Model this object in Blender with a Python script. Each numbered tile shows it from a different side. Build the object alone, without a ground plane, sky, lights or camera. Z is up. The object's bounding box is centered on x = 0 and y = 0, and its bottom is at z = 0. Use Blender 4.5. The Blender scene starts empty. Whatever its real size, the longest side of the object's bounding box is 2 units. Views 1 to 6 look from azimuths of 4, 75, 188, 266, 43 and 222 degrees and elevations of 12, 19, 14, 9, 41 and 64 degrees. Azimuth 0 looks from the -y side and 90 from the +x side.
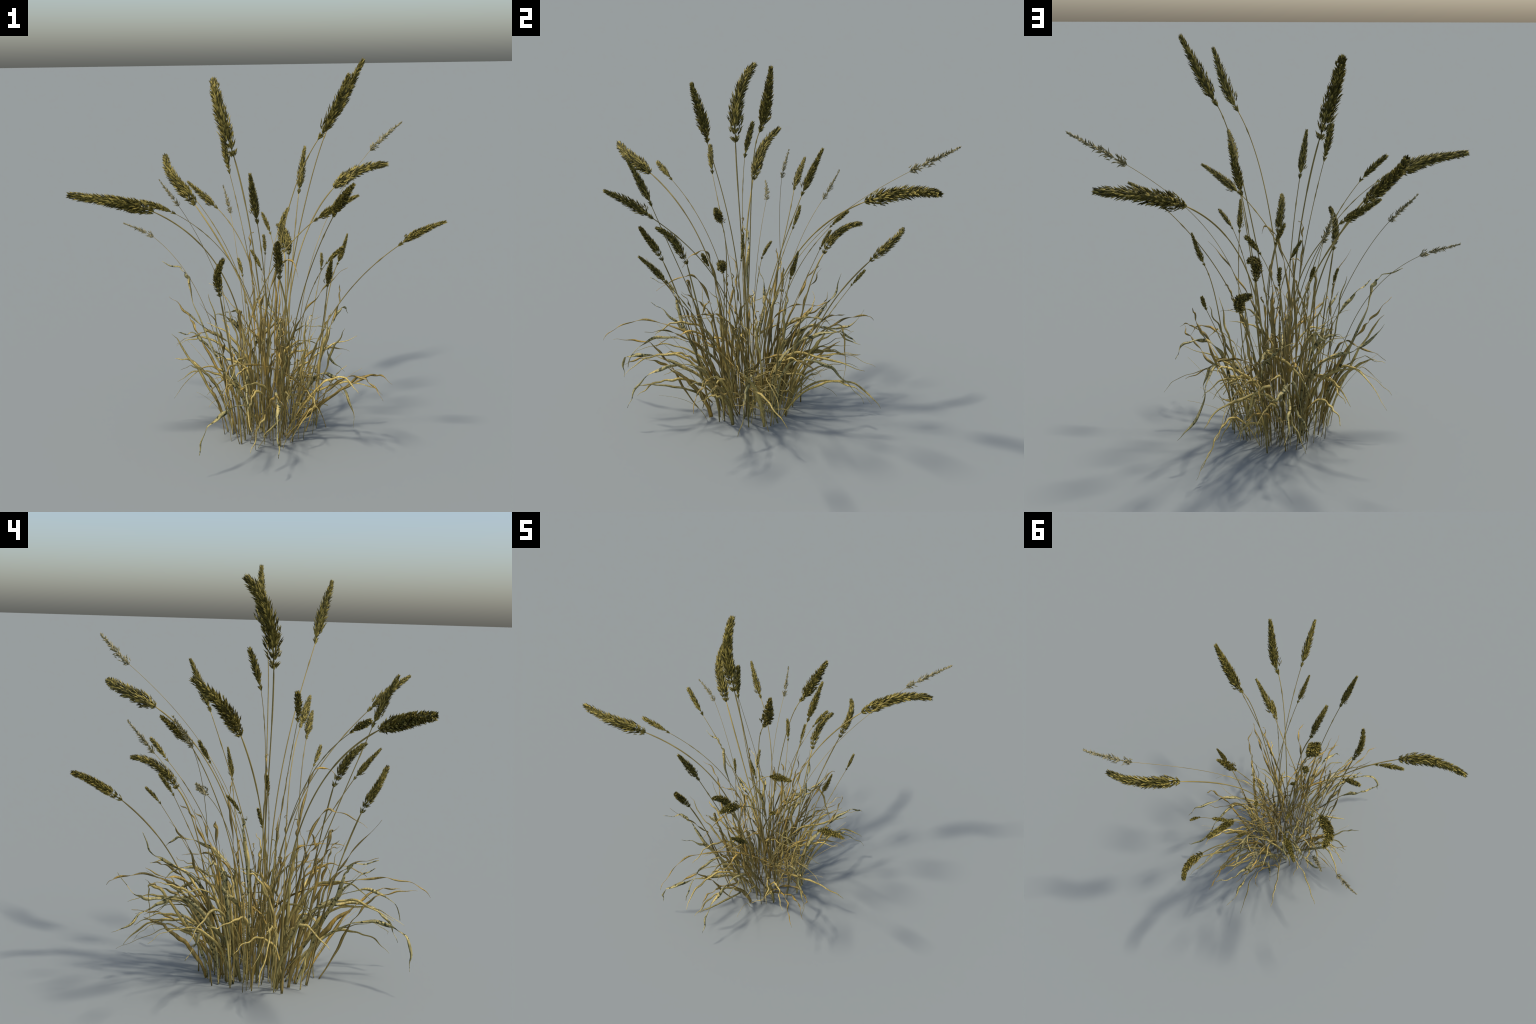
"""A dry tuft of orchard grass: thin arching stalks that carry olive seed heads,
rising out of a clump of bleached, twisted and spotted leaf blades."""
import bpy, math, random
import numpy as np
from mathutils import Vector

random.seed(7)
RNG = np.random.default_rng(7)

# ------------------------------------------------------------------ helpers
def new_mesh(name, verts, faces, mat, parent, smooth=True):
    me = bpy.data.meshes.new(name)
    me.from_pydata([tuple(v) for v in verts], [], faces)
    me.materials.append(mat)
    if smooth:
        me.polygons.foreach_set("use_smooth", [True] * len(me.polygons))
    me.update()
    ob = bpy.data.objects.new(name, me)
    bpy.context.scene.collection.objects.link(ob)
    ob.parent = parent
    return ob

def unit(v):
    n = np.linalg.norm(v)
    return v / n if n > 1e-9 else np.array([0.0, 0.0, 1.0])

def bezier(ctrl, n):
    """Bezier curve of any degree through its control points."""
    ctrl = np.array(ctrl, float)
    d = len(ctrl) - 1
    t = np.linspace(0, 1, n)
    w = np.stack([math.comb(d, i) * (1 - t) ** (d - i) * t ** i for i in range(d + 1)], 1)
    return w @ ctrl

def tangents(P):
    T = np.gradient(P, axis=0)
    return T / np.maximum(np.linalg.norm(T, axis=1, keepdims=True), 1e-9)

def tube(P, radii, sides=6):
    """Round stalk along the points P."""
    T = tangents(P)
    ref = np.array([1.0, 0.0, 0.0]) if abs(T[0][0]) < 0.8 else np.array([0.0, 1.0, 0.0])
    V, F = [], []
    u = unit(ref - T[0] * (ref @ T[0]))
    for i, (p, t, r) in enumerate(zip(P, T, radii)):
        u = unit(u - t * (u @ t))
        w = np.cross(t, u)
        for k in range(sides):
            a = 2 * math.pi * k / sides
            V.append(p + r * (math.cos(a) * u + math.sin(a) * w))
        if i:
            a0, b0 = (i - 1) * sides, i * sides
            for k in range(sides):
                k2 = (k + 1) % sides
                F.append((a0 + k, a0 + k2, b0 + k2, b0 + k))
    F.append(tuple(range(sides - 1, -1, -1)))
    F.append(tuple(range((len(P) - 1) * sides, len(P) * sides)))
    return V, F

# ---------------------------------------------------------------- materials
def ramp(nt, fac, stops):
    r = nt.nodes.new("ShaderNodeValToRGB")
    els = r.color_ramp.elements
    while len(els) < len(stops):
        els.new(0.5)
    for e, (pos, col) in zip(els, stops):
        e.position = pos
        e.color = (*col, 1)
    nt.links.new(fac, r.inputs["Fac"])
    return r.outputs["Color"]

def noise(nt, scale, detail=3.0, rough=0.55, stretch=(1, 1, 1), offset_random=True):
    tc = nt.nodes.new("ShaderNodeTexCoord")
    mp = nt.nodes.new("ShaderNodeMapping")
    mp.inputs["Scale"].default_value = stretch
    nt.links.new(tc.outputs["Object"], mp.inputs["Vector"])
    n = nt.nodes.new("ShaderNodeTexNoise")
    n.noise_dimensions = "4D"
    n.inputs["Scale"].default_value = scale
    n.inputs["Detail"].default_value = detail
    n.inputs["Roughness"].default_value = rough
    nt.links.new(mp.outputs["Vector"], n.inputs["Vector"])
    if offset_random:
        oi = nt.nodes.new("ShaderNodeObjectInfo")
        m = nt.nodes.new("ShaderNodeMath")
        m.operation = "MULTIPLY"
        m.inputs[1].default_value = 37.0
        nt.links.new(oi.outputs["Random"], m.inputs[0])
        nt.links.new(m.outputs[0], n.inputs["W"])
    return n.outputs["Fac"]

def mix(nt, fac, a, b, mode="MIX"):
    m = nt.nodes.new("ShaderNodeMix")
    m.data_type = "RGBA"
    m.blend_type = mode
    for sock, val in ((m.inputs[0], fac), (m.inputs[6], a), (m.inputs[7], b)):
        if isinstance(val, (int, float)):
            sock.default_value = val
        elif isinstance(val, tuple):
            sock.default_value = (*val, 1)
        else:
            nt.links.new(val, sock)
    return m.outputs[2]

def math_node(nt, op, a, b=0.0):
    m = nt.nodes.new("ShaderNodeMath")
    m.operation = op
    for sock, val in ((m.inputs[0], a), (m.inputs[1], b)):
        if isinstance(val, (int, float)):
            sock.default_value = val
        else:
            nt.links.new(val, sock)
    return m.outputs[0]

def base_material(name, rough=0.7, translucent=0.0):
    mat = bpy.data.materials.new(name)
    mat.use_nodes = True
    nt = mat.node_tree
    bsdf = nt.nodes["Principled BSDF"]
    bsdf.inputs["Roughness"].default_value = rough
    bsdf.inputs["Specular IOR Level"].default_value = 0.25
    def finish(color, bump_fac=None, strength=0.3, dist=0.002):
        nt.links.new(color, bsdf.inputs["Base Color"])
        if bump_fac is not None:
            b = nt.nodes.new("ShaderNodeBump")
            b.inputs["Strength"].default_value = strength
            b.inputs["Distance"].default_value = dist
            nt.links.new(bump_fac, b.inputs["Height"])
            nt.links.new(b.outputs["Normal"], bsdf.inputs["Normal"])
        if translucent > 0:
            tr = nt.nodes.new("ShaderNodeBsdfTranslucent")
            nt.links.new(color, tr.inputs["Color"])
            ms = nt.nodes.new("ShaderNodeMixShader")
            ms.inputs[0].default_value = translucent
            nt.links.new(bsdf.outputs[0], ms.inputs[1])
            nt.links.new(tr.outputs[0], ms.inputs[2])
            nt.links.new(ms.outputs[0], nt.nodes["Material Output"].inputs["Surface"])
    return mat, nt, finish

def blade_material(name, stops, tint, spots=None, translucent=0.05):
    """Dry leaf: blotchy colour ramp, fine streaks, a tint that differs per blade, optional dark spots."""
    mat, nt, finish = base_material(name, 0.65, translucent)
    blotch = noise(nt, 16.0, 4.0, 0.6, (1, 1, 0.45))
    col = ramp(nt, blotch, stops)
    streak = noise(nt, 140.0, 2.0, 0.6, (1, 1, 0.12))
    col = mix(nt, 1.0, col, ramp(nt, streak, [(0.32, (0.58, 0.57, 0.54)), (0.66, (1.18, 1.17, 1.13))]), "MULTIPLY")
    oi = nt.nodes.new("ShaderNodeObjectInfo")
    col = mix(nt, 1.0, col, ramp(nt, oi.outputs["Random"], tint), "MULTIPLY")
    if spots:
        sp = noise(nt, 58.0, 2.0, 0.55)
        m = ramp(nt, sp, [(0.55, (0, 0, 0)), (0.61, (1, 1, 1))])
        col = mix(nt, m, col, spots)
    finish(col, streak, 0.35)
    return mat

TINT = [(0.0, (0.74, 0.76, 0.76)), (0.5, (1.0, 1.0, 1.0)), (1.0, (1.12, 1.10, 1.02))]
MAT = {
    "straw": blade_material("straw_leaf", [(0.28, (0.36, 0.275, 0.085)), (0.5, (0.58, 0.445, 0.145)), (0.72, (0.70, 0.56, 0.215))], TINT),
    "brown": blade_material("brown_leaf", [(0.32, (0.20, 0.155, 0.05)), (0.5, (0.33, 0.245, 0.08)), (0.62, (0.50, 0.325, 0.07)), (0.78, (0.44, 0.335, 0.125))], TINT),
    "dull": blade_material("dull_leaf", [(0.3, (0.20, 0.17, 0.06)), (0.52, (0.32, 0.262, 0.092)), (0.75, (0.49, 0.39, 0.14))], TINT),
    "spotted": blade_material("spotted_leaf", [(0.3, (0.29, 0.26, 0.115)), (0.5, (0.42, 0.365, 0.16)), (0.62, (0.58, 0.45, 0.16)), (0.8, (0.40, 0.35, 0.155))], TINT, spots=(0.06, 0.06, 0.02)),
}

def stalk_material():
    mat, nt, finish = base_material("stalk_straw", 0.55)
    col = ramp(nt, noise(nt, 7.0, 3.0), [(0.3, (0.15, 0.115, 0.032)), (0.5, (0.27, 0.205, 0.062)), (0.72, (0.40, 0.305, 0.10))])
    oi = nt.nodes.new("ShaderNodeObjectInfo")
    col = mix(nt, 1.0, col, ramp(nt, oi.outputs["Random"], TINT), "MULTIPLY")
    finish(col)
    return mat

def seed_material(name, dark, mid, light):
    """Olive husks: each spikelet has its own shade, with fine flecks on top."""
    mat, nt, finish = base_material(name, 0.6, 0.06)
    geo = nt.nodes.new("ShaderNodeNewGeometry")
    fleck = noise(nt, 160.0, 3.0, 0.65)
    fac = math_node(nt, "ADD", math_node(nt, "MULTIPLY", geo.outputs["Random Per Island"], 0.55),
                    math_node(nt, "MULTIPLY", fleck, 0.5))
    finish(ramp(nt, fac, [(0.27, dark), (0.5, mid), (0.8, light)]), fleck, 0.4)
    return mat

MAT_STALK = stalk_material()
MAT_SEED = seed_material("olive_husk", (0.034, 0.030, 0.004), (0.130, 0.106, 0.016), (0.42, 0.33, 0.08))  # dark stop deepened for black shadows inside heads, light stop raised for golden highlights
MAT_FEATHER = seed_material("grey_husk", (0.13, 0.12, 0.055), (0.24, 0.21, 0.10), (0.40, 0.34, 0.18))

# ------------------------------------------------------------------- object
tuft = bpy.data.objects.new("dry_grass_tuft", None)
bpy.context.scene.collection.objects.link(tuft)
tuft["label"] = "dry straw-coloured grass tuft with olive seed heads"
tuft["category"] = "grass"

# -------------------------------------------------------------- seed heads
def spikelet(V, F, base, direction, normal, length, width):
    """One pointed husk: a flattened spindle that swells near its base, ends in an awn and cups inward."""
    d = unit(direction)
    n = unit(normal - d * (normal @ d))
    s = np.cross(d, n)
    o = len(V)
    V.append(base)
    prof = ((0.18, 0.75), (0.42, 1.0), (0.70, 0.62), (0.86, 0.24))
    for t, w in prof:
        c = base + d * length * t + n * length * 0.09 * math.sin(math.pi * t)
        for k in range(5):
            a = 2 * math.pi * k / 5
            V.append(c + width * w * (math.cos(a) * s + 0.62 * math.sin(a) * n))
    V.append(base + d * length)
    for k in range(5):
        F.append((o, o + 1 + (k + 1) % 5, o + 1 + k))
        for j in range(3):
            a, b = o + 1 + j * 5, o + 6 + j * 5
            F.append((a + k, a + (k + 1) % 5, b + (k + 1) % 5, b + k))
        F.append((o + 16 + k, o + 16 + (k + 1) % 5, o + 21))

# outline of each sort of head: (position along it, half width as a share of its length)
OUTLINE = {
    "braided": [(0, .06), (.05, .08), (.10, .07), (.15, .10), (.19, .09), (.24, .11), (.34, .102), (.55, .095), (.75, .082), (.92, .062), (1, .03)],
    "pointed": [(0, .035), (.06, .05), (.14, .05), (.22, .09), (.32, .103), (.45, .10), (.65, .08), (.85, .055), (1, .028)],
    "small": [(0, .03), (.05, .055), (.12, .03), (.18, .06), (.30, .11), (.5, .125), (.75, .11), (.92, .085), (1, .05)],
    "feathery": [(0, .07), (.06, .115), (.14, .11), (.22, .05), (.28, .085), (.36, .105), (.48, .08), (.56, .045), (.66, .06), (.74, .03), (.85, .025), (1, .008)],
}
COUNT = {"braided": 520, "pointed": 420, "small": 190, "feathery": 170}
HUSK = {"braided": (.085, .0098), "pointed": (.085, .0098), "small": (.16, .021), "feathery": (.105, .0150)}   # length, half width / head length
GAPS = {"braided": ((.045, .10), (.16, .195)), "small": ((.05, .15),), "pointed": ((.07, .12),), "feathery": ((.17, .24),)}

def seed_head(kind, ctrl, parent):
    spine = bezier(ctrl, 60)
    T = tangents(spine)
    L = float(np.linalg.norm(np.diff(spine, axis=0), axis=1).sum())
    xs, ws = zip(*OUTLINE[kind])
    core = np.interp(np.linspace(0, .95, 57), xs, ws) * L * (0.06 if kind == "feathery" else 0.48)
    for a, b in GAPS[kind]:
        core[int(a * 59) - 1:int(b * 59) + 2] = 0.006 * L
    V, F = tube(spine[:57], core, 7)
    u0 = unit(np.cross(T[0], [0.31, 0.17, 0.2]))
    w0 = np.cross(T[0], u0)
    n = COUNT[kind]
    hl, hw = HUSK[kind]
    lobe = random.uniform(0, 6.28)
    for i in range(n):
        s = (i + random.random()) / n
        if any(a < s < b for a, b in GAPS[kind]):
            continue
        s = min(s, 0.97)
        p = spine[int(s * 59)]
        t = T[int(s * 59)]
        u = unit(u0 - t * (u0 @ t))
        w = np.cross(t, u)
        a = i * 2.39996 + random.uniform(-0.35, 0.35)
        out = math.cos(a) * u + math.sin(a) * w
        half = np.interp(s, xs, ws) * L
        l = hl * L * random.uniform(0.8, 1.2) * (0.8 if s > 0.85 else 1.0)
        reach = half * random.uniform(0.84, 1.10) * (0.93 + 0.10 * math.cos(4 * (a - lobe)))   # four ranks
        if kind == "pointed" and 0.17 < s < 0.26 and math.cos(a - lobe) > 0.75:
            reach *= 1.45
        if kind == "feathery":
            if random.random() < 0.5 * s:
                continue
            l *= 1.0 if s < 0.6 else 0.7
            reach = half * random.uniform(0.35, 1.15)
        low, high = (22, 36) if s < 0.88 else (8, 24)
        if kind == "braided" and s < 0.2:       # loose clusters below the body flare out
            low, high, l = 24, 50, l * 0.85
        if kind == "feathery":
            low, high = 14, 62
        tilt = math.radians(random.uniform(low, high))
        d = math.cos(tilt) * t + math.sin(tilt) * out
        start = max(0.0, reach - l * math.sin(tilt))
        spikelet(V, F, p + out * start - t * l * 0.35, d, -out, l, hw * L * random.uniform(0.8, 1.2))
    mat = MAT_FEATHER if kind == "feathery" else MAT_SEED
    return new_mesh("seed_head", V, F, mat, parent)

RADIUS = {"braided": (.0040, .0028), "pointed": (.0034, .0022), "small": (.0026, .0016), "feathery": (.0020, .0012)}
STALKS = []

def stalk(kind, foot, bend, arch, neck, head):
    """A stalk from its foot on the ground to its neck, and the seed head along the points from the neck to the tip."""
    P = bezier([(*foot, 0.0), bend, arch, neck], 48)
    r0, r1 = RADIUS[kind]
    r = np.linspace(r0, r1, 48)
    if kind == "braided":          # leaf sheath that thickens the upper stalk
        r[36:46] *= 1.35
    if kind in ("small", "pointed"):   # swollen joints below the head
        for k in (39, 41) if kind == "small" else (42,):
            r[k] *= 1.7
    V, F = tube(P, r)
    ob = new_mesh("flower_stalk", V, F, MAT_STALK, tuft)
    seed_head(kind, [neck, *head], ob)
    STALKS.append((kind, P))
    return ob

# ------------------------------------------------------------------- leaves
WIDTH = {"straw": .0070, "brown": .0068, "dull": .0066, "spotted": .0098}
TWIST = {"straw": 1.6, "brown": 15.0, "dull": 3.0, "spotted": 9.0}

def ribbon(P, half, twist, phase, fold=0.25, side=None):
    """Leaf blade: a thin folded ribbon with its own thickness, standing on edge in the plane it arches in."""
    T = tangents(P)
    n = len(P)
    chord = P[-1] - P[0]
    if side is None:
        side = np.array([-chord[1], chord[0], 0.0])
        side = unit(side + np.array([0.12 if side[0] > 0 else -0.12, 0, 0]))
    V, F = [], []
    for i in range(n):
        s = i / (n - 1)
        t = T[i]
        w = unit(np.cross(t, side))
        nrm = np.cross(w, t)
        a = phase + twist * max(0.0, s - 0.22) ** 1.3
        wv = math.cos(a) * w + math.sin(a) * nrm
        nv = np.cross(t, wv)
        h = half[i]
        th = min(0.0009, 0.35 * h) + 0.0002
        f = fold * h
        p = P[i]
        V += [p - wv * h, p - nv * f + nv * th, p + wv * h, p - nv * f - nv * th]
        if i:
            a0, b0 = (i - 1) * 4, i * 4
            for k in range(4):
                F.append((a0 + k, a0 + (k + 1) % 4, b0 + (k + 1) % 4, b0 + k))
    F.append((3, 2, 1, 0))
    F.append(tuple(range(n * 4 - 4, n * 4)))
    return V, F

def taper(n, wmax, grow=0.3, blunt=0.14, base=0.42):
    s = np.linspace(0, 1, n)
    w = np.interp(s, [0, grow, 0.62, 0.86, 1.0], [base, 1.0, 0.92, 0.62, blunt])
    w = w * (1 + 0.14 * np.sin(s * 23 + random.uniform(0, 6)))
    return wmax * w

def blade(kind, *ctrl, width=None, twist=None, n=72, wave=0.0058, name="leaf_blade", side=None, **kw):
    P = bezier(ctrl, n)
    s = np.linspace(0, 1, n)[:, None]
    ph = RNG.uniform(0, 6.28, 3)
    P = P + wave * s * (np.sin(s * 19 + ph) + 0.6 * np.sin(s * 43 + 2 * ph)) * np.minimum(1, (1.02 - s) * 12)
    w = (width or WIDTH[kind]) * random.uniform(0.9, 1.15)
    tw = (TWIST[kind] if twist is None else twist) * random.uniform(0.6, 1.3) * random.choice((-1, 1))
    V, F = ribbon(P, taper(n, w, **kw), tw, random.uniform(-0.35, 0.35), side=side)
    return new_mesh(name, V, F, MAT[kind], tuft)

# ------------------------------------------------ stalks with their seed heads
# kind, foot, two bends, neck (where the head starts), tip
stalk("braided", (0.099, -0.001), (0.074, -0.029, 0.658), (0.151, 0.146, 1.09), (0.378, 0.484, 1.28), head=[(0.424, 0.533, 1.31), (0.5, 0.71, 1.37), (0.702, 0.743, 1.38)])
stalk("braided", (-0.121, -0.279), (-0.132, -0.331, 0.327), (-0.169, -0.398, 0.617), (-0.194, -0.496, 0.866), head=[(-0.207, -0.543, 0.966), (-0.204, -0.577, 1), (-0.157, -0.615, 1.08)])
stalk("braided", (0.013, -0.06), (-0.005, -0.056, 0.704), (-0.069, -0.09, 1.21), (-0.158, -0.073, 1.52), head=[(-0.203, -0.064, 1.66), (-0.25, -0.043, 1.8), (-0.273, 0.074, 1.91)])
stalk("braided", (0.01, -0.039), (0.061, -0.107, 0.439), (-0.086, -0.081, 0.854), (-0.394, 0.081, 1.24), head=[(-0.443, 0.127, 1.31), (-0.557, 0.145, 1.38), (-0.582, 0.298, 1.49)])
stalk("braided", (-0.088, -0.156), (-0.052, -0.135, 0.641), (-0.18, -0.251, 1.08), (-0.517, -0.502, 1.29), head=[(-0.604, -0.544, 1.33), (-0.651, -0.618, 1.35), (-0.906, -0.629, 1.39)])
stalk("braided", (0.051, 0.234), (0.074, 0.231, 0.367), (0.103, 0.36, 0.64), (0.099, 0.625, 0.85), head=[(0.092, 0.706, 0.908), (0.094, 0.787, 0.959), (0.014, 0.85, 0.991)])
stalk("braided", (0.077, -0.224), (0.15, -0.305, 0.363), (0.166, -0.359, 0.68), (0.095, -0.407, 0.937), head=[(0.098, -0.457, 1.05), (0.082, -0.47, 1.09), (0.099, -0.562, 1.15)])
stalk("braided", (0.056, 0.154), (0.093, 0.196, 0.497), (0.107, 0.264, 0.806), (0.083, 0.358, 0.916), head=[(0.064, 0.39, 0.99), (0.056, 0.495, 1.07), (0.075, 0.579, 1.06)])
stalk("pointed", (-0.009, -0.145), (0.032, -0.248, 0.406), (0.049, -0.414, 0.815), (0.001, -0.565, 1.24), head=[(-0.007, -0.598, 1.33), (-0.015, -0.635, 1.41), (-0.022, -0.675, 1.49)])
stalk("pointed", (-0.018, -0.111), (0.022, -0.041, 0.826), (0.103, -0.214, 1.34), (0.29, -0.314, 1.62), head=[(0.357, -0.329, 1.71), (0.395, -0.381, 1.84), (0.435, -0.407, 1.93)])
stalk("pointed", (0.007, -0.108), (0.124, -0.044, 0.981), (0.268, -0.116, 1.53), (0.343, -0.062, 1.67), head=[(0.395, -0.042, 1.76), (0.456, -0.047, 1.89), (0.516, -0.05, 2)])
stalk("pointed", (-0.051, -0.02), (0.016, 0.03, 0.578), (-0.049, 0.175, 0.962), (-0.292, 0.295, 1.18), head=[(-0.354, 0.331, 1.23), (-0.416, 0.372, 1.27), (-0.478, 0.418, 1.32)])
stalk("pointed", (0.149, -0.125), (0.236, -0.139, 0.238), (0.306, -0.285, 0.544), (0.333, -0.547, 0.929), head=[(0.338, -0.59, 0.984), (0.345, -0.637, 1.04), (0.352, -0.686, 1.09)])
stalk("pointed", (0.271, -0.005), (0.3, 0.028, 0.483), (0.327, 0.068, 0.785), (0.386, 0.076, 0.9), head=[(0.409, 0.082, 0.956), (0.428, 0.091, 1.01), (0.442, 0.103, 1.07)])
stalk("pointed", (-0.148, -0.153), (-0.169, -0.163, 0.578), (0.01, -0.145, 0.982), (0.266, -0.252, 1.2), head=[(0.335, -0.276, 1.25), (0.41, -0.3, 1.3), (0.488, -0.324, 1.34)])
stalk("pointed", (0.149, -0.238), (0.185, -0.264, 0.5), (0.382, -0.253, 0.851), (0.688, -0.336, 1.09), head=[(0.756, -0.353, 1.15), (0.832, -0.373, 1.19), (0.911, -0.393, 1.22)])
stalk("pointed", (0.103, -0.077), (0.116, -0.107, 0.365), (0.12, 0.023, 0.78), (0.174, 0.201, 1.28), head=[(0.184, 0.233, 1.36), (0.195, 0.268, 1.45), (0.207, 0.305, 1.53)])
stalk("pointed", (0.094, -0.143), (0.109, -0.067, 0.514), (0.215, -0.212, 0.926), (0.36, -0.607, 1.28), head=[(0.385, -0.68, 1.35), (0.415, -0.757, 1.41), (0.449, -0.837, 1.46)])
stalk("small", (0.169, 0.059), (0.19, 0.079, 0.204), (0.223, 0.218, 0.463), (0.296, 0.442, 0.793), head=[(0.3, 0.465, 0.822), (0.3, 0.49, 0.85), (0.297, 0.517, 0.875)])
stalk("small", (0.009, 0.063), (-0.03, 0.063, 0.452), (-0.027, 0.18, 0.804), (0.052, 0.401, 1.05), head=[(0.066, 0.43, 1.09), (0.084, 0.458, 1.12), (0.104, 0.485, 1.15)])
stalk("small", (-0.025, -0.023), (-0.007, -0.061, 0.636), (-0.103, -0.079, 1.1), (-0.186, -0.016, 1.42), head=[(-0.2, -0.001, 1.48), (-0.213, 0.019, 1.54), (-0.224, 0.042, 1.6)])
stalk("small", (-0.059, -0.007), (-0.081, -0.027, 0.316), (-0.107, -0.008, 0.597), (-0.132, 0.058, 0.839), head=[(-0.139, 0.074, 0.872), (-0.15, 0.097, 0.902), (-0.162, 0.123, 0.925)])
stalk("small", (-0.058, -0.079), (-0.008, -0.098, 0.545), (-0.103, -0.149, 0.977), (-0.351, -0.168, 1.3), head=[(-0.39, -0.166, 1.35), (-0.433, -0.16, 1.39), (-0.477, -0.149, 1.43)])
stalk("small", (0.046, -0.054), (0.09, -0.092, 0.378), (0.074, -0.104, 0.68), (-0.016, -0.079, 0.904), head=[(-0.033, -0.074, 0.94), (-0.052, -0.069, 0.975), (-0.072, -0.063, 1.01)])
stalk("small", (-0.041, 0.03), (-0.042, 0.055, 0.216), (-0.033, 0.181, 0.51), (-0.028, 0.369, 0.899), head=[(-0.03, 0.389, 0.935), (-0.034, 0.412, 0.969), (-0.041, 0.436, 1)])
stalk("small", (0.128, -0.098), (0.147, -0.148, 0.47), (0.205, -0.236, 0.804), (0.327, -0.335, 0.996), head=[(0.352, -0.351, 1.03), (0.38, -0.366, 1.06), (0.41, -0.379, 1.09)])
stalk("small", (-0.023, -0.105), (0.036, -0.104, 0.619), (-0.096, -0.199, 1.04), (-0.424, -0.389, 1.26), head=[(-0.473, -0.411, 1.29), (-0.525, -0.429, 1.31), (-0.58, -0.443, 1.33)])
stalk("small", (0.048, -0.015), (0.116, -0.054, 0.387), (0.115, 0.021, 0.732), (0.016, 0.198, 1.05), head=[(0.001, 0.218, 1.09), (-0.016, 0.238, 1.12), (-0.035, 0.255, 1.16)])
stalk("small", (-0.118, -0.065), (-0.162, -0.101, 0.241), (-0.203, -0.094, 0.506), (-0.236, -0.038, 0.797), head=[(-0.242, -0.031, 0.828), (-0.25, -0.022, 0.859), (-0.261, -0.013, 0.889)])
stalk("feathery", (0.188, 0.005), (0.132, -0.104, 0.666), (0.219, 0.141, 1.11), (0.59, 0.631, 1.48), head=[(0.647, 0.692, 1.53), (0.712, 0.747, 1.58), (0.781, 0.795, 1.63)])
stalk("feathery", (-0.213, 0.03), (-0.245, 0.012, 0.512), (-0.382, 0.097, 0.856), (-0.658, 0.227, 1.03), head=[(-0.713, 0.246, 1.06), (-0.774, 0.259, 1.08), (-0.836, 0.267, 1.1)])
stalk("feathery", (-0.085, 0.18), (-0.175, 0.196, 0.59), (-0.347, 0.201, 0.988), (-0.516, 0.286, 1.2), head=[(-0.557, 0.31, 1.25), (-0.597, 0.337, 1.29), (-0.637, 0.367, 1.34)])
stalk("feathery", (-0.093, 0.102), (-0.12, 0.115, 0.502), (-0.165, 0.233, 0.882), (-0.235, 0.455, 1.13), head=[(-0.251, 0.496, 1.18), (-0.269, 0.534, 1.23), (-0.29, 0.57, 1.28)])

# ------------------------------------------------ long outer blades, foot to tip
blade("spotted", (0.254, 0.041, 0), (0.269, -0.053, 0.324), (0.3, 0.016, 0.514), (0.366, 0.197, 0.607), (0.433, 0.364, 0.627), (0.455, 0.417, 0.535))
blade("spotted", (-0.079, -0.184, 0), (-0.031, -0.325, 0.256), (-0.055, -0.527, 0.357), (-0.155, -0.704, 0.368), (-0.264, -0.766, 0.318), (-0.285, -0.741, 0.133))
blade("spotted", (0.003, -0.173, 0), (-0.147, -0.43, 0.423), (-0.29, -0.465, 0.619), (-0.326, -0.384, 0.66), (-0.305, -0.398, 0.626), (-0.397, -0.544, 0.695))
blade("spotted", (0.184, 0.053, 0), (0.315, 0.011, 0.436), (0.367, 0.094, 0.531), (0.327, 0.272, 0.405), (0.294, 0.441, 0.253), (0.439, 0.475, 0.152))
blade("straw", (-0.213, -0.117, 0), (-0.225, -0.113, 0.121), (-0.28, -0.159, 0.234), (-0.338, -0.218, 0.355), (-0.391, -0.245, 0.485), (-0.489, -0.234, 0.593))
blade("straw", (-0.07, -0.221, 0), (-0.002, -0.298, 0.162), (0.044, -0.392, 0.244), (0.033, -0.494, 0.262), (-0.016, -0.6, 0.23), (-0.037, -0.695, 0.13))
blade("brown", (0.327, -0.032, 0), (0.232, -0.109, 0.412), (-0.051, -0.312, 0.491), (-0.214, -0.546, 0.533), (-0.135, -0.739, 0.615), (-0.14, -0.855, 0.443))
blade("straw", (0.053, -0.173, 0), (0.069, -0.198, 0.198), (0.033, -0.282, 0.348), (-0.023, -0.406, 0.439), (-0.081, -0.543, 0.44), (-0.175, -0.677, 0.338))
blade("brown", (-0.077, -0.049, 0), (-0.263, -0.144, 0.389), (-0.385, -0.121, 0.561), (-0.401, -0.024, 0.597), (-0.404, 0.022, 0.619), (-0.526, -0.047, 0.747))
blade("brown", (0.105, -0.173, 0), (0.271, -0.26, 0.208), (0.434, -0.31, 0.341), (0.518, -0.335, 0.436), (0.558, -0.376, 0.469), (0.66, -0.443, 0.401))
blade("straw", (0.096, 0.172, 0), (0.188, 0.151, 0.168), (0.233, 0.245, 0.237), (0.232, 0.411, 0.244), (0.24, 0.555, 0.189), (0.315, 0.624, 0.036))
blade("dull", (-0.029, -0.329, 0), (0.087, -0.306, 0.169), (0.13, -0.419, 0.234), (0.1, -0.6, 0.253), (0.042, -0.722, 0.259), (0.02, -0.693, 0.205))
blade("brown", (-0.134, 0.172, 0), (-0.18, 0.209, 0.337), (-0.169, 0.282, 0.479), (-0.131, 0.378, 0.483), (-0.135, 0.459, 0.474), (-0.238, 0.487, 0.552))
blade("brown", (-0.078, -0.262, 0), (-0.019, -0.388, 0.178), (0.057, -0.48, 0.314), (0.089, -0.565, 0.405), (0.084, -0.671, 0.44), (0.126, -0.778, 0.409))
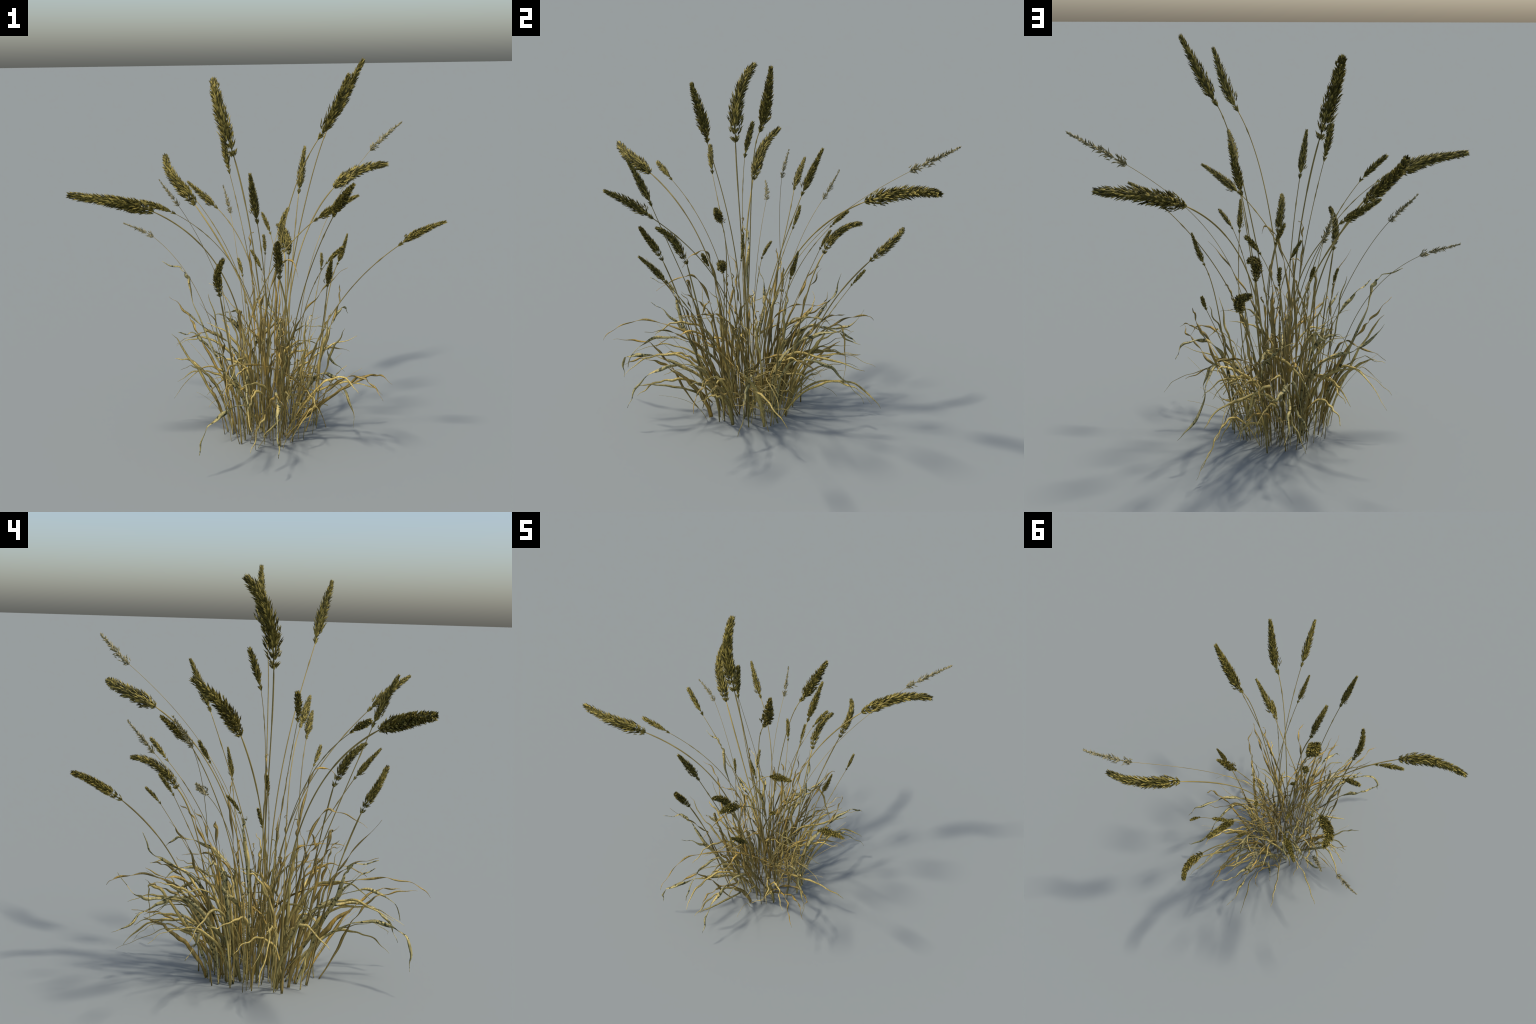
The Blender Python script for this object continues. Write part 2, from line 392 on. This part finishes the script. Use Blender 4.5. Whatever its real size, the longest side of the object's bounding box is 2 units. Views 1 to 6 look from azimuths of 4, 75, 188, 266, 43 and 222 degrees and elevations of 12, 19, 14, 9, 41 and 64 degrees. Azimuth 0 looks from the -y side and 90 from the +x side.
blade("brown", (-0.132, -0.283, 0), (-0.224, -0.35, 0.417), (-0.228, -0.349, 0.566), (-0.175, -0.365, 0.556), (-0.148, -0.437, 0.618), (-0.284, -0.573, 0.852))
blade("straw", (-0.086, 0.095, 0), (-0.099, 0.1, 0.183), (-0.151, 0.171, 0.297), (-0.228, 0.282, 0.35), (-0.297, 0.391, 0.347), (-0.324, 0.467, 0.277))
blade("spotted", (-0.038, -0.128, 0), (-0.08, -0.17, 0.291), (-0.088, -0.334, 0.456), (-0.066, -0.552, 0.518), (-0.043, -0.704, 0.482), (-0.053, -0.735, 0.303))
blade("straw", (0.159, 0.057, 0), (0.173, -0.07, 0.18), (0.264, -0.146, 0.28), (0.403, -0.135, 0.325), (0.541, -0.068, 0.306), (0.638, -0.01, 0.184))
blade("straw", (-0.089, -0.055, 0), (-0.095, -0.097, 0.192), (-0.163, -0.124, 0.319), (-0.272, -0.126, 0.382), (-0.387, -0.108, 0.373), (-0.49, -0.089, 0.275))
blade("straw", (0.158, 0.102, 0), (0.171, 0.161, 0.236), (0.183, 0.228, 0.401), (0.212, 0.303, 0.496), (0.241, 0.39, 0.527), (0.236, 0.487, 0.498))
blade("spotted", (-0.099, 0, 0), (-0.387, 0.003, 0.59), (-0.492, 0.052, 0.843), (-0.421, 0.083, 0.872), (-0.398, 0.051, 0.834), (-0.576, 0.055, 0.923))
blade("brown", (0.043, -0.059, 0), (0.088, -0.108, 0.278), (0.175, -0.059, 0.425), (0.262, 0.06, 0.461), (0.339, 0.179, 0.422), (0.458, 0.224, 0.358))
blade("spotted", (-0.111, 0.07, 0), (-0.094, 0.191, 0.448), (-0.078, 0.336, 0.523), (-0.058, 0.447, 0.379), (-0.021, 0.511, 0.307), (0.002, 0.63, 0.514))
blade("brown", (-0.027, 0.129, 0), (0.059, 0.125, 0.307), (0.104, 0.26, 0.456), (0.073, 0.47, 0.514), (0.01, 0.635, 0.528), (0.015, 0.686, 0.445))
blade("spotted", (0.056, 0.096, 0), (0.112, 0.153, 0.415), (0.082, 0.279, 0.564), (0.012, 0.398, 0.543), (-0.039, 0.448, 0.549), (-0.06, 0.511, 0.726))
blade("spotted", (0.003, 0.134, 0), (-0.002, 0.223, 0.376), (-0.039, 0.333, 0.505), (-0.09, 0.42, 0.439), (-0.119, 0.495, 0.309), (-0.09, 0.651, 0.249))
blade("brown", (-0.041, -0.353, 0), (-0.042, -0.456, 0.152), (-0.041, -0.491, 0.299), (-0.055, -0.53, 0.415), (-0.086, -0.637, 0.476), (-0.091, -0.807, 0.462))
blade("straw", (-0.128, 0.08, 0), (-0.112, 0.087, 0.261), (-0.174, 0.114, 0.42), (-0.301, 0.157, 0.486), (-0.444, 0.211, 0.469), (-0.548, 0.282, 0.361))
blade("spotted", (-0.092, 0.018, 0), (-0.088, 0.013, 0.36), (-0.169, 0.054, 0.494), (-0.29, 0.121, 0.481), (-0.394, 0.161, 0.491), (-0.499, 0.128, 0.662))
blade("straw", (-0.107, 0.067, 0), (-0.09, 0.067, 0.259), (-0.092, 0.087, 0.458), (-0.126, 0.123, 0.601), (-0.209, 0.171, 0.696), (-0.343, 0.227, 0.754))
blade("straw", (0.213, 0.068, 0), (0.227, 0.14, 0.142), (0.233, 0.256, 0.226), (0.232, 0.384, 0.246), (0.244, 0.496, 0.191), (0.304, 0.579, 0.062))
blade("straw", (0.021, 0.136, 0), (-0.031, 0.14, 0.238), (0.003, 0.214, 0.354), (0.111, 0.337, 0.38), (0.234, 0.473, 0.356), (0.279, 0.6, 0.283))
blade("straw", (0.077, 0.175, 0), (-0.011, 0.311, 0.296), (-0.034, 0.431, 0.482), (0.003, 0.506, 0.54), (0.074, 0.516, 0.441), (0.16, 0.456, 0.167))
blade("straw", (0.056, 0.121, 0), (0.048, 0.074, 0.288), (0.085, 0.1, 0.408), (0.162, 0.203, 0.396), (0.238, 0.365, 0.322), (0.221, 0.561, 0.236))
blade("spotted", (0.167, -0.067, 0), (0.19, -0.07, 0.27), (0.264, -0.096, 0.401), (0.372, -0.137, 0.403), (0.463, -0.186, 0.295), (0.474, -0.236, 0.085))
blade("straw", (0.128, 0.034, 0), (0.083, 0.034, 0.145), (0.089, 0.038, 0.257), (0.157, 0.048, 0.342), (0.294, 0.068, 0.415), (0.498, 0.104, 0.49))
blade("straw", (0.089, -0.01, 0), (0.086, -0.032, 0.19), (0.137, -0.042, 0.302), (0.228, -0.034, 0.338), (0.334, -0.012, 0.297), (0.43, 0.002, 0.172))
blade("straw", (-0.105, -0.055, 0), (-0.108, -0.094, 0.196), (-0.133, -0.114, 0.312), (-0.179, -0.108, 0.348), (-0.247, -0.072, 0.3), (-0.337, -0.007, 0.169))
blade("straw", (0.029, -0.233, 0), (0.046, -0.29, 0.247), (0.016, -0.383, 0.382), (-0.042, -0.505, 0.415), (-0.073, -0.64, 0.372), (-0.023, -0.766, 0.268))
blade("brown", (0.192, 0.103, 0), (0.269, 0.118, 0.277), (0.335, 0.144, 0.486), (0.393, 0.185, 0.624), (0.425, 0.232, 0.704), (0.4, 0.27, 0.745))
blade("straw", (-0.042, -0.134, 0), (-0.057, -0.193, 0.224), (-0.063, -0.2, 0.402), (-0.064, -0.181, 0.537), (-0.073, -0.188, 0.631), (-0.1, -0.26, 0.695))
blade("brown", (-0.021, 0.119, 0), (-0.02, 0.154, 0.354), (-0.047, 0.227, 0.515), (-0.092, 0.313, 0.529), (-0.124, 0.401, 0.508), (-0.11, 0.495, 0.567))
blade("straw", (-0.162, 0.086, 0), (-0.184, 0.1, 0.365), (-0.064, 0.162, 0.512), (0.098, 0.246, 0.527), (0.125, 0.314, 0.543), (-0.103, 0.349, 0.619))
blade("brown", (0.005, -0.202, 0), (0.012, -0.23, 0.382), (0.006, -0.233, 0.582), (-0.01, -0.257, 0.638), (-0.015, -0.333, 0.657), (0.023, -0.431, 0.753))
blade("brown", (0.002, 0.121, 0), (0.017, 0.177, 0.127), (0.035, 0.258, 0.225), (0.054, 0.344, 0.285), (0.083, 0.441, 0.299), (0.121, 0.569, 0.291))
blade("straw", (0.064, 0.172, 0), (0.071, 0.204, 0.184), (0.094, 0.253, 0.297), (0.13, 0.317, 0.343), (0.173, 0.402, 0.344), (0.209, 0.522, 0.339))
blade("dull", (0.046, 0.142, 0), (0.043, 0.135, 0.176), (0.068, 0.174, 0.29), (0.114, 0.256, 0.353), (0.162, 0.37, 0.401), (0.187, 0.504, 0.473))
blade("straw", (0.052, 0.165, 0), (0.057, 0.185, 0.097), (0.071, 0.233, 0.168), (0.09, 0.303, 0.213), (0.113, 0.386, 0.229), (0.14, 0.471, 0.209))
blade("straw", (-0.052, -0.004, 0), (-0.059, -0.016, 0.317), (-0.122, 0.009, 0.415), (-0.218, 0.058, 0.36), (-0.297, 0.128, 0.301), (-0.313, 0.23, 0.368))
blade("brown", (-0.03, -0.184, 0), (-0.051, -0.297, 0.214), (-0.064, -0.35, 0.395), (-0.067, -0.349, 0.54), (-0.065, -0.353, 0.642), (-0.068, -0.419, 0.704))
blade("brown", (0.022, -0.208, 0), (0.01, -0.252, 0.23), (0.015, -0.304, 0.396), (0.038, -0.373, 0.499), (0.07, -0.483, 0.552), (0.1, -0.649, 0.575))

# ------------------------------------------------ inner and shorter blades
blade("brown", (0.138, -0.117, 0), (0.221, -0.124, 0.136), (0.356, -0.157, 0.25), (0.497, -0.213, 0.348), (0.593, -0.29, 0.418), (0.619, -0.4, 0.429))
blade("spotted", (0.043, -0.224, 0), (0.054, -0.237, 0.278), (0.076, -0.366, 0.403), (0.094, -0.565, 0.403), (0.099, -0.731, 0.312), (0.1, -0.767, 0.133))
blade("dull", (0.003, -0.187, 0), (0.012, -0.12, 0.269), (0.018, -0.084, 0.453), (0.018, -0.105, 0.556), (0.011, -0.209, 0.591), (0, -0.41, 0.574))
blade("spotted", (-0.107, -0.233, 0), (-0.112, -0.295, 0.168), (-0.121, -0.336, 0.316), (-0.137, -0.374, 0.438), (-0.17, -0.446, 0.532), (-0.22, -0.571, 0.611))
blade("straw", (-0.049, -0.146, 0), (-0.052, -0.158, 0.286), (-0.069, -0.227, 0.47), (-0.095, -0.338, 0.556), (-0.124, -0.461, 0.548), (-0.15, -0.564, 0.44))
blade("straw", (0.001, -0.245, 0), (-0.001, -0.26, 0.159), (-0.008, -0.306, 0.278), (-0.017, -0.373, 0.356), (-0.031, -0.449, 0.385), (-0.05, -0.53, 0.36))
blade("straw", (-0.1, -0.152, 0), (-0.1, -0.158, 0.191), (-0.117, -0.183, 0.311), (-0.153, -0.225, 0.357), (-0.207, -0.285, 0.331), (-0.28, -0.363, 0.232))
blade("brown", (-0.104, -0.225, 0), (-0.111, -0.296, 0.443), (-0.115, -0.355, 0.728), (-0.114, -0.39, 0.85), (-0.109, -0.388, 0.806), (-0.1, -0.346, 0.594))
blade("brown", (-0, 0.111, 0), (0.001, 0.167, 0.251), (-0.002, 0.224, 0.461), (-0.009, 0.274, 0.625), (-0.025, 0.325, 0.732), (-0.05, 0.388, 0.775))
blade("brown", (-0, 0.081, 0), (-0.004, 0.021, 0.27), (-0.001, 0.013, 0.465), (0.009, 0.068, 0.587), (0.027, 0.179, 0.633), (0.05, 0.329, 0.592))
blade("brown", (0.051, 0.114, 0), (0.049, 0.139, 0.233), (0.051, 0.22, 0.404), (0.061, 0.33, 0.515), (0.078, 0.427, 0.564), (0.1, 0.483, 0.537))
blade("straw", (-0.05, 0.131, 0), (-0.047, 0.156, 0.199), (-0.04, 0.199, 0.345), (-0.029, 0.258, 0.437), (-0.016, 0.341, 0.475), (0, 0.457, 0.464))
blade("straw", (0.001, 0.137, 0), (0.001, 0.148, 0.151), (0.006, 0.205, 0.257), (0.018, 0.294, 0.318), (0.034, 0.397, 0.325), (0.05, 0.501, 0.267))
blade("dull", (0.001, 0.156, 0), (0.003, 0.16, 0.187), (-0.001, 0.173, 0.303), (-0.011, 0.196, 0.345), (-0.028, 0.235, 0.316), (-0.05, 0.298, 0.218))
blade("brown", (-0.08, 0.105, 0), (-0.077, 0.136, 0.452), (-0.076, 0.166, 0.742), (-0.079, 0.183, 0.869), (-0.087, 0.177, 0.83), (-0.1, 0.148, 0.625))
blade("straw", (-0.151, -0.117, 0), (-0.155, -0.142, 0.218), (-0.166, -0.126, 0.389), (-0.183, -0.076, 0.513), (-0.21, -0.012, 0.585), (-0.25, 0.054, 0.595))
blade("straw", (-0.182, -0.155, 0), (-0.183, -0.158, 0.158), (-0.196, -0.124, 0.261), (-0.222, -0.063, 0.308), (-0.262, 0.011, 0.296), (-0.32, 0.086, 0.221))
blade("dull", (-0.1, -0.108, 0), (-0.101, -0.122, 0.308), (-0.11, -0.099, 0.515), (-0.13, -0.04, 0.62), (-0.159, 0.05, 0.621), (-0.2, 0.168, 0.518))
blade("brown", (0.094, -0.205, 0), (0.076, -0.328, 0.265), (0.066, -0.366, 0.492), (0.066, -0.34, 0.663), (0.082, -0.301, 0.743), (0.12, -0.283, 0.701))
blade("brown", (0.098, -0.143, 0), (0.084, -0.224, 0.166), (0.078, -0.276, 0.334), (0.081, -0.294, 0.495), (0.102, -0.288, 0.627), (0.15, -0.257, 0.707))
blade("brown", (0.094, -0.067, 0), (0.078, -0.102, 0.349), (0.082, -0.138, 0.564), (0.103, -0.19, 0.655), (0.117, -0.296, 0.66), (0.1, -0.484, 0.63))
blade("dull", (0.098, -0.253, 0), (0.097, -0.258, 0.176), (0.101, -0.294, 0.295), (0.112, -0.362, 0.359), (0.127, -0.455, 0.37), (0.15, -0.566, 0.327))
blade("brown", (0.1, -0.141, 0), (0.1, -0.147, 0.292), (0.097, -0.215, 0.485), (0.093, -0.331, 0.58), (0.092, -0.466, 0.579), (0.1, -0.592, 0.475))
blade("dull", (0.151, -0.269, 0), (0.151, -0.266, 0.125), (0.154, -0.289, 0.216), (0.162, -0.333, 0.271), (0.176, -0.39, 0.289), (0.2, -0.452, 0.267))
blade("dull", (0.112, -0.154, 0), (0.097, -0.232, 0.199), (0.092, -0.311, 0.347), (0.099, -0.35, 0.456), (0.119, -0.355, 0.525), (0.15, -0.377, 0.535))
blade("straw", (0.179, -0.2, 0), (0.177, -0.2, 0.183), (0.188, -0.217, 0.295), (0.212, -0.252, 0.336), (0.249, -0.305, 0.306), (0.3, -0.376, 0.206))
blade("dull", (0.049, -0.291, 0), (0.042, -0.327, 0.187), (0.038, -0.359, 0.352), (0.037, -0.388, 0.492), (0.041, -0.423, 0.602), (0.05, -0.474, 0.678))
blade("dull", (-0.003, 0.057, 0), (-0.006, 0.065, 0.258), (0.001, 0.101, 0.413), (0.012, 0.167, 0.479), (0.004, 0.253, 0.503), (-0.05, 0.337, 0.536))
blade("straw", (0.001, 0.054, 0), (-0.001, 0.064, 0.218), (-0.019, 0.097, 0.372), (-0.051, 0.155, 0.461), (-0.095, 0.24, 0.485), (-0.15, 0.358, 0.444))
blade("dull", (0.1, 0.05, 0), (0.102, 0.06, 0.143), (0.106, 0.082, 0.275), (0.109, 0.107, 0.396), (0.108, 0.125, 0.508), (0.1, 0.127, 0.612))
blade("spotted", (0.041, 0.057, 0), (0.042, 0.06, 0.285), (0.052, 0.128, 0.475), (0.064, 0.235, 0.571), (0.065, 0.339, 0.569), (0.05, 0.409, 0.461))
blade("dull", (0.081, 0.156, 0), (0.079, 0.162, 0.189), (0.078, 0.197, 0.31), (0.081, 0.264, 0.363), (0.088, 0.367, 0.349), (0.1, 0.51, 0.273))
blade("dull", (0.092, 0.153, 0), (0.093, 0.156, 0.126), (0.1, 0.215, 0.215), (0.108, 0.316, 0.265), (0.114, 0.435, 0.269), (0.12, 0.557, 0.212))
blade("dull", (0.139, 0.024, 0), (0.132, 0, 0.17), (0.143, 0.037, 0.269), (0.169, 0.129, 0.297), (0.205, 0.252, 0.25), (0.25, 0.384, 0.116))
blade("straw", (0.194, 0.038, 0), (0.187, 0.018, 0.185), (0.197, 0.008, 0.298), (0.226, 0.014, 0.339), (0.277, 0.046, 0.31), (0.35, 0.108, 0.213))
blade("brown", (0.032, 0.051, 0), (0.038, 0.053, 0.281), (0.058, 0.141, 0.517), (0.065, 0.238, 0.712), (0.056, 0.294, 0.835), (0.06, 0.337, 0.835))
blade("brown", (0.032, 0.007, 0), (0.039, 0.044, 0.358), (0.046, 0.078, 0.634), (0.051, 0.105, 0.826), (0.053, 0.114, 0.933), (0.05, 0.093, 0.955))
blade("straw", (-0.189, -0.107, 0), (-0.216, -0.109, 0.179), (-0.271, -0.108, 0.306), (-0.351, -0.1, 0.383), (-0.437, -0.081, 0.416), (-0.507, -0.05, 0.398))
blade("dull", (-0.18, -0.15, 0), (-0.21, -0.152, 0.182), (-0.26, -0.153, 0.313), (-0.324, -0.153, 0.39), (-0.392, -0.151, 0.409), (-0.461, -0.15, 0.364))
blade("dull", (-0.158, -0.151, 0), (-0.185, -0.154, 0.128), (-0.204, -0.16, 0.274), (-0.22, -0.167, 0.435), (-0.247, -0.181, 0.611), (-0.292, -0.2, 0.802))
blade("straw", (-0.073, 0.001, 0), (-0.051, 0.004, 0.179), (-0.065, 0.01, 0.328), (-0.117, 0.021, 0.445), (-0.207, 0.035, 0.529), (-0.335, 0.05, 0.575))
blade("dull", (-0.048, 0.001, 0), (-0.034, 0.003, 0.211), (-0.042, 0.005, 0.378), (-0.079, 0.005, 0.501), (-0.148, 0.003, 0.581), (-0.253, 0, 0.621))
blade("straw", (-0.099, -0.15, 0), (-0.095, -0.15, 0.143), (-0.101, -0.155, 0.286), (-0.119, -0.165, 0.427), (-0.148, -0.181, 0.569), (-0.185, -0.2, 0.712))
blade("straw", (0.114, -0.1, 0), (0.163, -0.099, 0.117), (0.194, -0.098, 0.244), (0.204, -0.098, 0.378), (0.207, -0.098, 0.519), (0.227, -0.1, 0.661))
blade("straw", (0.183, -0.042, 0), (0.264, -0.036, 0.322), (0.246, -0.049, 0.497), (0.183, -0.072, 0.556), (0.179, -0.08, 0.578), (0.298, -0.05, 0.646))
blade("straw", (0.215, -0.1, 0), (0.251, -0.1, 0.095), (0.271, -0.099, 0.213), (0.282, -0.099, 0.354), (0.306, -0.099, 0.513), (0.357, -0.1, 0.689))
blade("straw", (0.148, 0.051, 0), (0.156, 0.052, 0.181), (0.184, 0.058, 0.318), (0.222, 0.067, 0.414), (0.25, 0.08, 0.474), (0.249, 0.1, 0.504))
blade("straw", (0.137, -0.247, 0), (0.204, -0.246, 0.144), (0.267, -0.261, 0.23), (0.3, -0.291, 0.261), (0.279, -0.338, 0.237), (0.19, -0.4, 0.16))
blade("straw", (0.114, -0.199, 0), (0.147, -0.197, 0.086), (0.167, -0.197, 0.17), (0.163, -0.198, 0.254), (0.126, -0.2, 0.341), (0.056, -0.2, 0.438))
blade("dull", (0.027, 0.097, 0), (-0.024, 0.091, 0.19), (-0.037, 0.103, 0.347), (-0.011, 0.132, 0.469), (0.045, 0.18, 0.544), (0.122, 0.25, 0.562))
blade("dull", (0.092, 0.082, 0), (0.134, 0.09, 0.238), (0.136, 0.106, 0.422), (0.093, 0.129, 0.553), (0.008, 0.159, 0.629), (-0.11, 0.2, 0.642))
blade("dull", (-0.077, 0.05, 0), (-0.064, 0.05, 0.241), (-0.066, 0.056, 0.422), (-0.089, 0.066, 0.541), (-0.139, 0.081, 0.6), (-0.218, 0.1, 0.599))
blade("spotted", (-0.12, 0.089, 0), (-0.155, 0.084, 0.437), (-0.164, 0.12, 0.644), (-0.158, 0.18, 0.662), (-0.177, 0.222, 0.598), (-0.276, 0.2, 0.574))
blade("spotted", (-0.093, 0.1, 0), (-0.085, 0.101, 0.27), (-0.113, 0.105, 0.465), (-0.17, 0.113, 0.583), (-0.241, 0.127, 0.624), (-0.306, 0.15, 0.584))
blade("brown", (-0.174, -0.007, 0), (-0.218, -0.014, 0.356), (-0.252, 0, 0.545), (-0.284, 0.03, 0.584), (-0.352, 0.057, 0.527), (-0.508, 0.05, 0.447))
blade("straw", (0.098, 0.119, 0), (0.097, 0.119, 0.082), (0.098, 0.138, 0.132), (0.101, 0.174, 0.152), (0.104, 0.228, 0.14), (0.109, 0.3, 0.097))
blade("straw", (0.103, 0.147, 0), (0.132, 0.151, 0.214), (0.165, 0.172, 0.337), (0.185, 0.207, 0.368), (0.173, 0.25, 0.31), (0.113, 0.3, 0.166))
blade("spotted", (-0.113, 0.14, 0), (-0.086, 0.143, 0.163), (-0.064, 0.162, 0.257), (-0.063, 0.195, 0.284), (-0.096, 0.241, 0.244), (-0.166, 0.3, 0.135))
blade("dull", (-0.041, 0.116, 0), (-0.032, 0.119, 0.159), (-0.038, 0.182, 0.256), (-0.058, 0.3, 0.294), (-0.1, 0.453, 0.276), (-0.186, 0.62, 0.2))
blade("straw", (-0.085, -0.101, 0), (-0.058, -0.101, 0.238), (-0.048, -0.123, 0.387), (-0.065, -0.169, 0.447), (-0.115, -0.242, 0.417), (-0.202, -0.343, 0.3))
blade("brown", (-0.019, -0.171, 0), (-0.042, -0.231, 0.453), (-0.02, -0.269, 0.748), (0.017, -0.303, 0.887), (0.021, -0.386, 0.883), (-0.023, -0.56, 0.75))
blade("brown", (0.033, -0.118, 0), (-0.034, -0.205, 0.513), (-0.011, -0.248, 0.862), (0.077, -0.265, 1.05), (0.163, -0.314, 1.08), (0.19, -0.447, 0.95))
blade("brown", (0.115, -0.058, 0), (0.076, -0.107, 0.266), (0.09, -0.134, 0.489), (0.163, -0.141, 0.671), (0.284, -0.16, 0.822), (0.438, -0.228, 0.95))
blade("dull", (0.114, 0.011, 0), (0.082, -0.041, 0.29), (0.08, -0.097, 0.495), (0.119, -0.141, 0.615), (0.21, -0.157, 0.649), (0.36, -0.137, 0.6))
blade("straw", (0.093, 0.008, 0), (0.051, -0.048, 0.222), (0.035, -0.102, 0.386), (0.061, -0.14, 0.492), (0.149, -0.151, 0.545), (0.311, -0.139, 0.55))
blade("straw", (-0.154, -0.011, 0), (-0.17, -0.046, 0.254), (-0.221, -0.078, 0.397), (-0.301, -0.094, 0.428), (-0.404, -0.078, 0.346), (-0.524, -0.021, 0.15))
blade("brown", (.12, -.20, 0), (.20, -.23, .14), (.35, -.31, .38), (.47, -.38, .50), (.55, -.45, .45), (.61, -.49, .33))
blade("straw", (.10, -.16, 0), (.18, -.20, .16), (.28, -.27, .36), (.37, -.34, .45), (.44, -.40, .44), (.49, -.44, .35))

# -------------------------------------------------------- the crowded clump
FEET = [(-.02, .17), (-.10, .12), (-.09, .04), (-.17, 0), (-.09, -.05), (-.18, -.14), (-.10, -.26), (-.02, -.33), (-.14, -.10), (.18, .10),
        (.01, .03), (.12, -.31), (.08, -.28), (-.21, -.15), (-.16, -.20), (-.09, -.13), (.04, -.20), (.10, -.19), (.25, -.12), (.05, .08),
        (.12, -.01), (.18, .12), (.14, -.11), (.27, 0), (.10, -.02), (.05, .01), (-.02, .01), (.03, -.11), (-.01, -.12), (-.20, -.02),
        (-.11, -.18), (-.19, -.27), (.18, -.23), (.21, -.17)]

def foot():
    x, y = random.choice(FEET)
    return np.array([x + random.gauss(0, .018), y + random.gauss(0, .018), 0.0])

def lean_from(f, spread):
    """Blades lean away from the middle of the clump, further sideways (y) than in depth (x)."""
    c = f[:2] - np.array([0.02, -0.08])
    d = np.array([c[0] * 1.6 + random.gauss(0, .07), c[1] * 2.6 + random.gauss(0, .22)])
    return spread * d

KINDS = ("straw", "straw", "dull", "dull", "brown", "spotted")

for i in range(17):                      # broad sheaths round the stalk feet
    f = foot()
    h = random.uniform(.16, .42)
    d = lean_from(f, random.uniform(.25, .6) * h / .4)
    blade(random.choice(("dull", "dull", "straw", "brown")), f, f + np.array([d[0] * .1, d[1] * .1, h * .4]),
          f + np.array([d[0] * .5, d[1] * .5, h * .8]), f + np.array([d[0], d[1], h]),
          width=random.uniform(.008, .0135), twist=.8, n=20, grow=.4, base=.7, name="leaf_sheath",
          side=unit(np.array([1.0, random.gauss(0, .35), 0.0])))

for i in range(9):                       # upright blades among the stalks
    f = foot()
    h = random.uniform(.30, .62)
    d = lean_from(f, random.uniform(.2, .5) * h / .6)
    blade(random.choice(KINDS), f, f + np.array([d[0] * .1, d[1] * .1, h * .35]), f + np.array([d[0] * .45, d[1] * .45, h * .75]),
          f + np.array([d[0], d[1], h]), width=random.uniform(.004, .0075), n=40, side=unit(np.array([1.0, random.gauss(0, .4), 0.0])))

# ---------------------------------- curled dead leaves that cling to the stalks
for kind, P in STALKS:
    if kind == "feathery" or random.random() < 0.35:
        continue
    for j in range(1):
        k = int(random.uniform(.22, .5) * 47)
        m = min(46, k + random.randint(8, 14))
        p0, p1, p2 = P[k], P[(k + m) // 2], P[m]
        away = np.array([random.gauss(0, .03), random.gauss(0, .045), random.uniform(-.03, .03)])
        blade("brown" if random.random() < .75 else "straw", p0, p1 + away * .1, p2 + away * .5, p2 + away * 1.4,
              width=random.uniform(.004, .0065), twist=14.0, n=36, wave=.006)

# --------------------------------------------------- hair-fine wisps and litter
def wisps():
    V, F = [], []
    def add(P, r):
        o = len(V)
        v, f = tube(P, r, 4)
        V.extend(v)
        F.extend(tuple(o + i for i in q) for q in f)
    for i in range(18):                  # fine straight wisps
        f = foot()
        d = np.clip(lean_from(f, random.uniform(.5, .9)), -.28, .28)
        h = random.uniform(.2, .62)
        add(bezier([f, f + np.array([d[0] * .2, d[1] * .2, h * .6]), f + np.array([d[0], d[1], h])], 14), np.linspace(.0016, .0006, 14))
    for i in range(80):                  # tangle of curled scraps low in the clump
        c = np.array([random.gauss(.19, .06), random.gauss(-.02, .06), random.uniform(.07, .33)])
        a = random.uniform(0, 6.28)
        d = np.array([math.cos(a), math.sin(a), random.uniform(-.5, .5)]) * random.uniform(.03, .08)
        q = RNG.normal(0, .02, (2, 3))
        add(bezier([c - d, c - d * .3 + q[0], c + d * .3 + q[1], c + d], 12), np.linspace(.0024, .0010, 12))
    ob = new_mesh("dry_wisps", V, F, MAT["straw"], tuft)
    ob["kind"] = "stuff"

wisps()
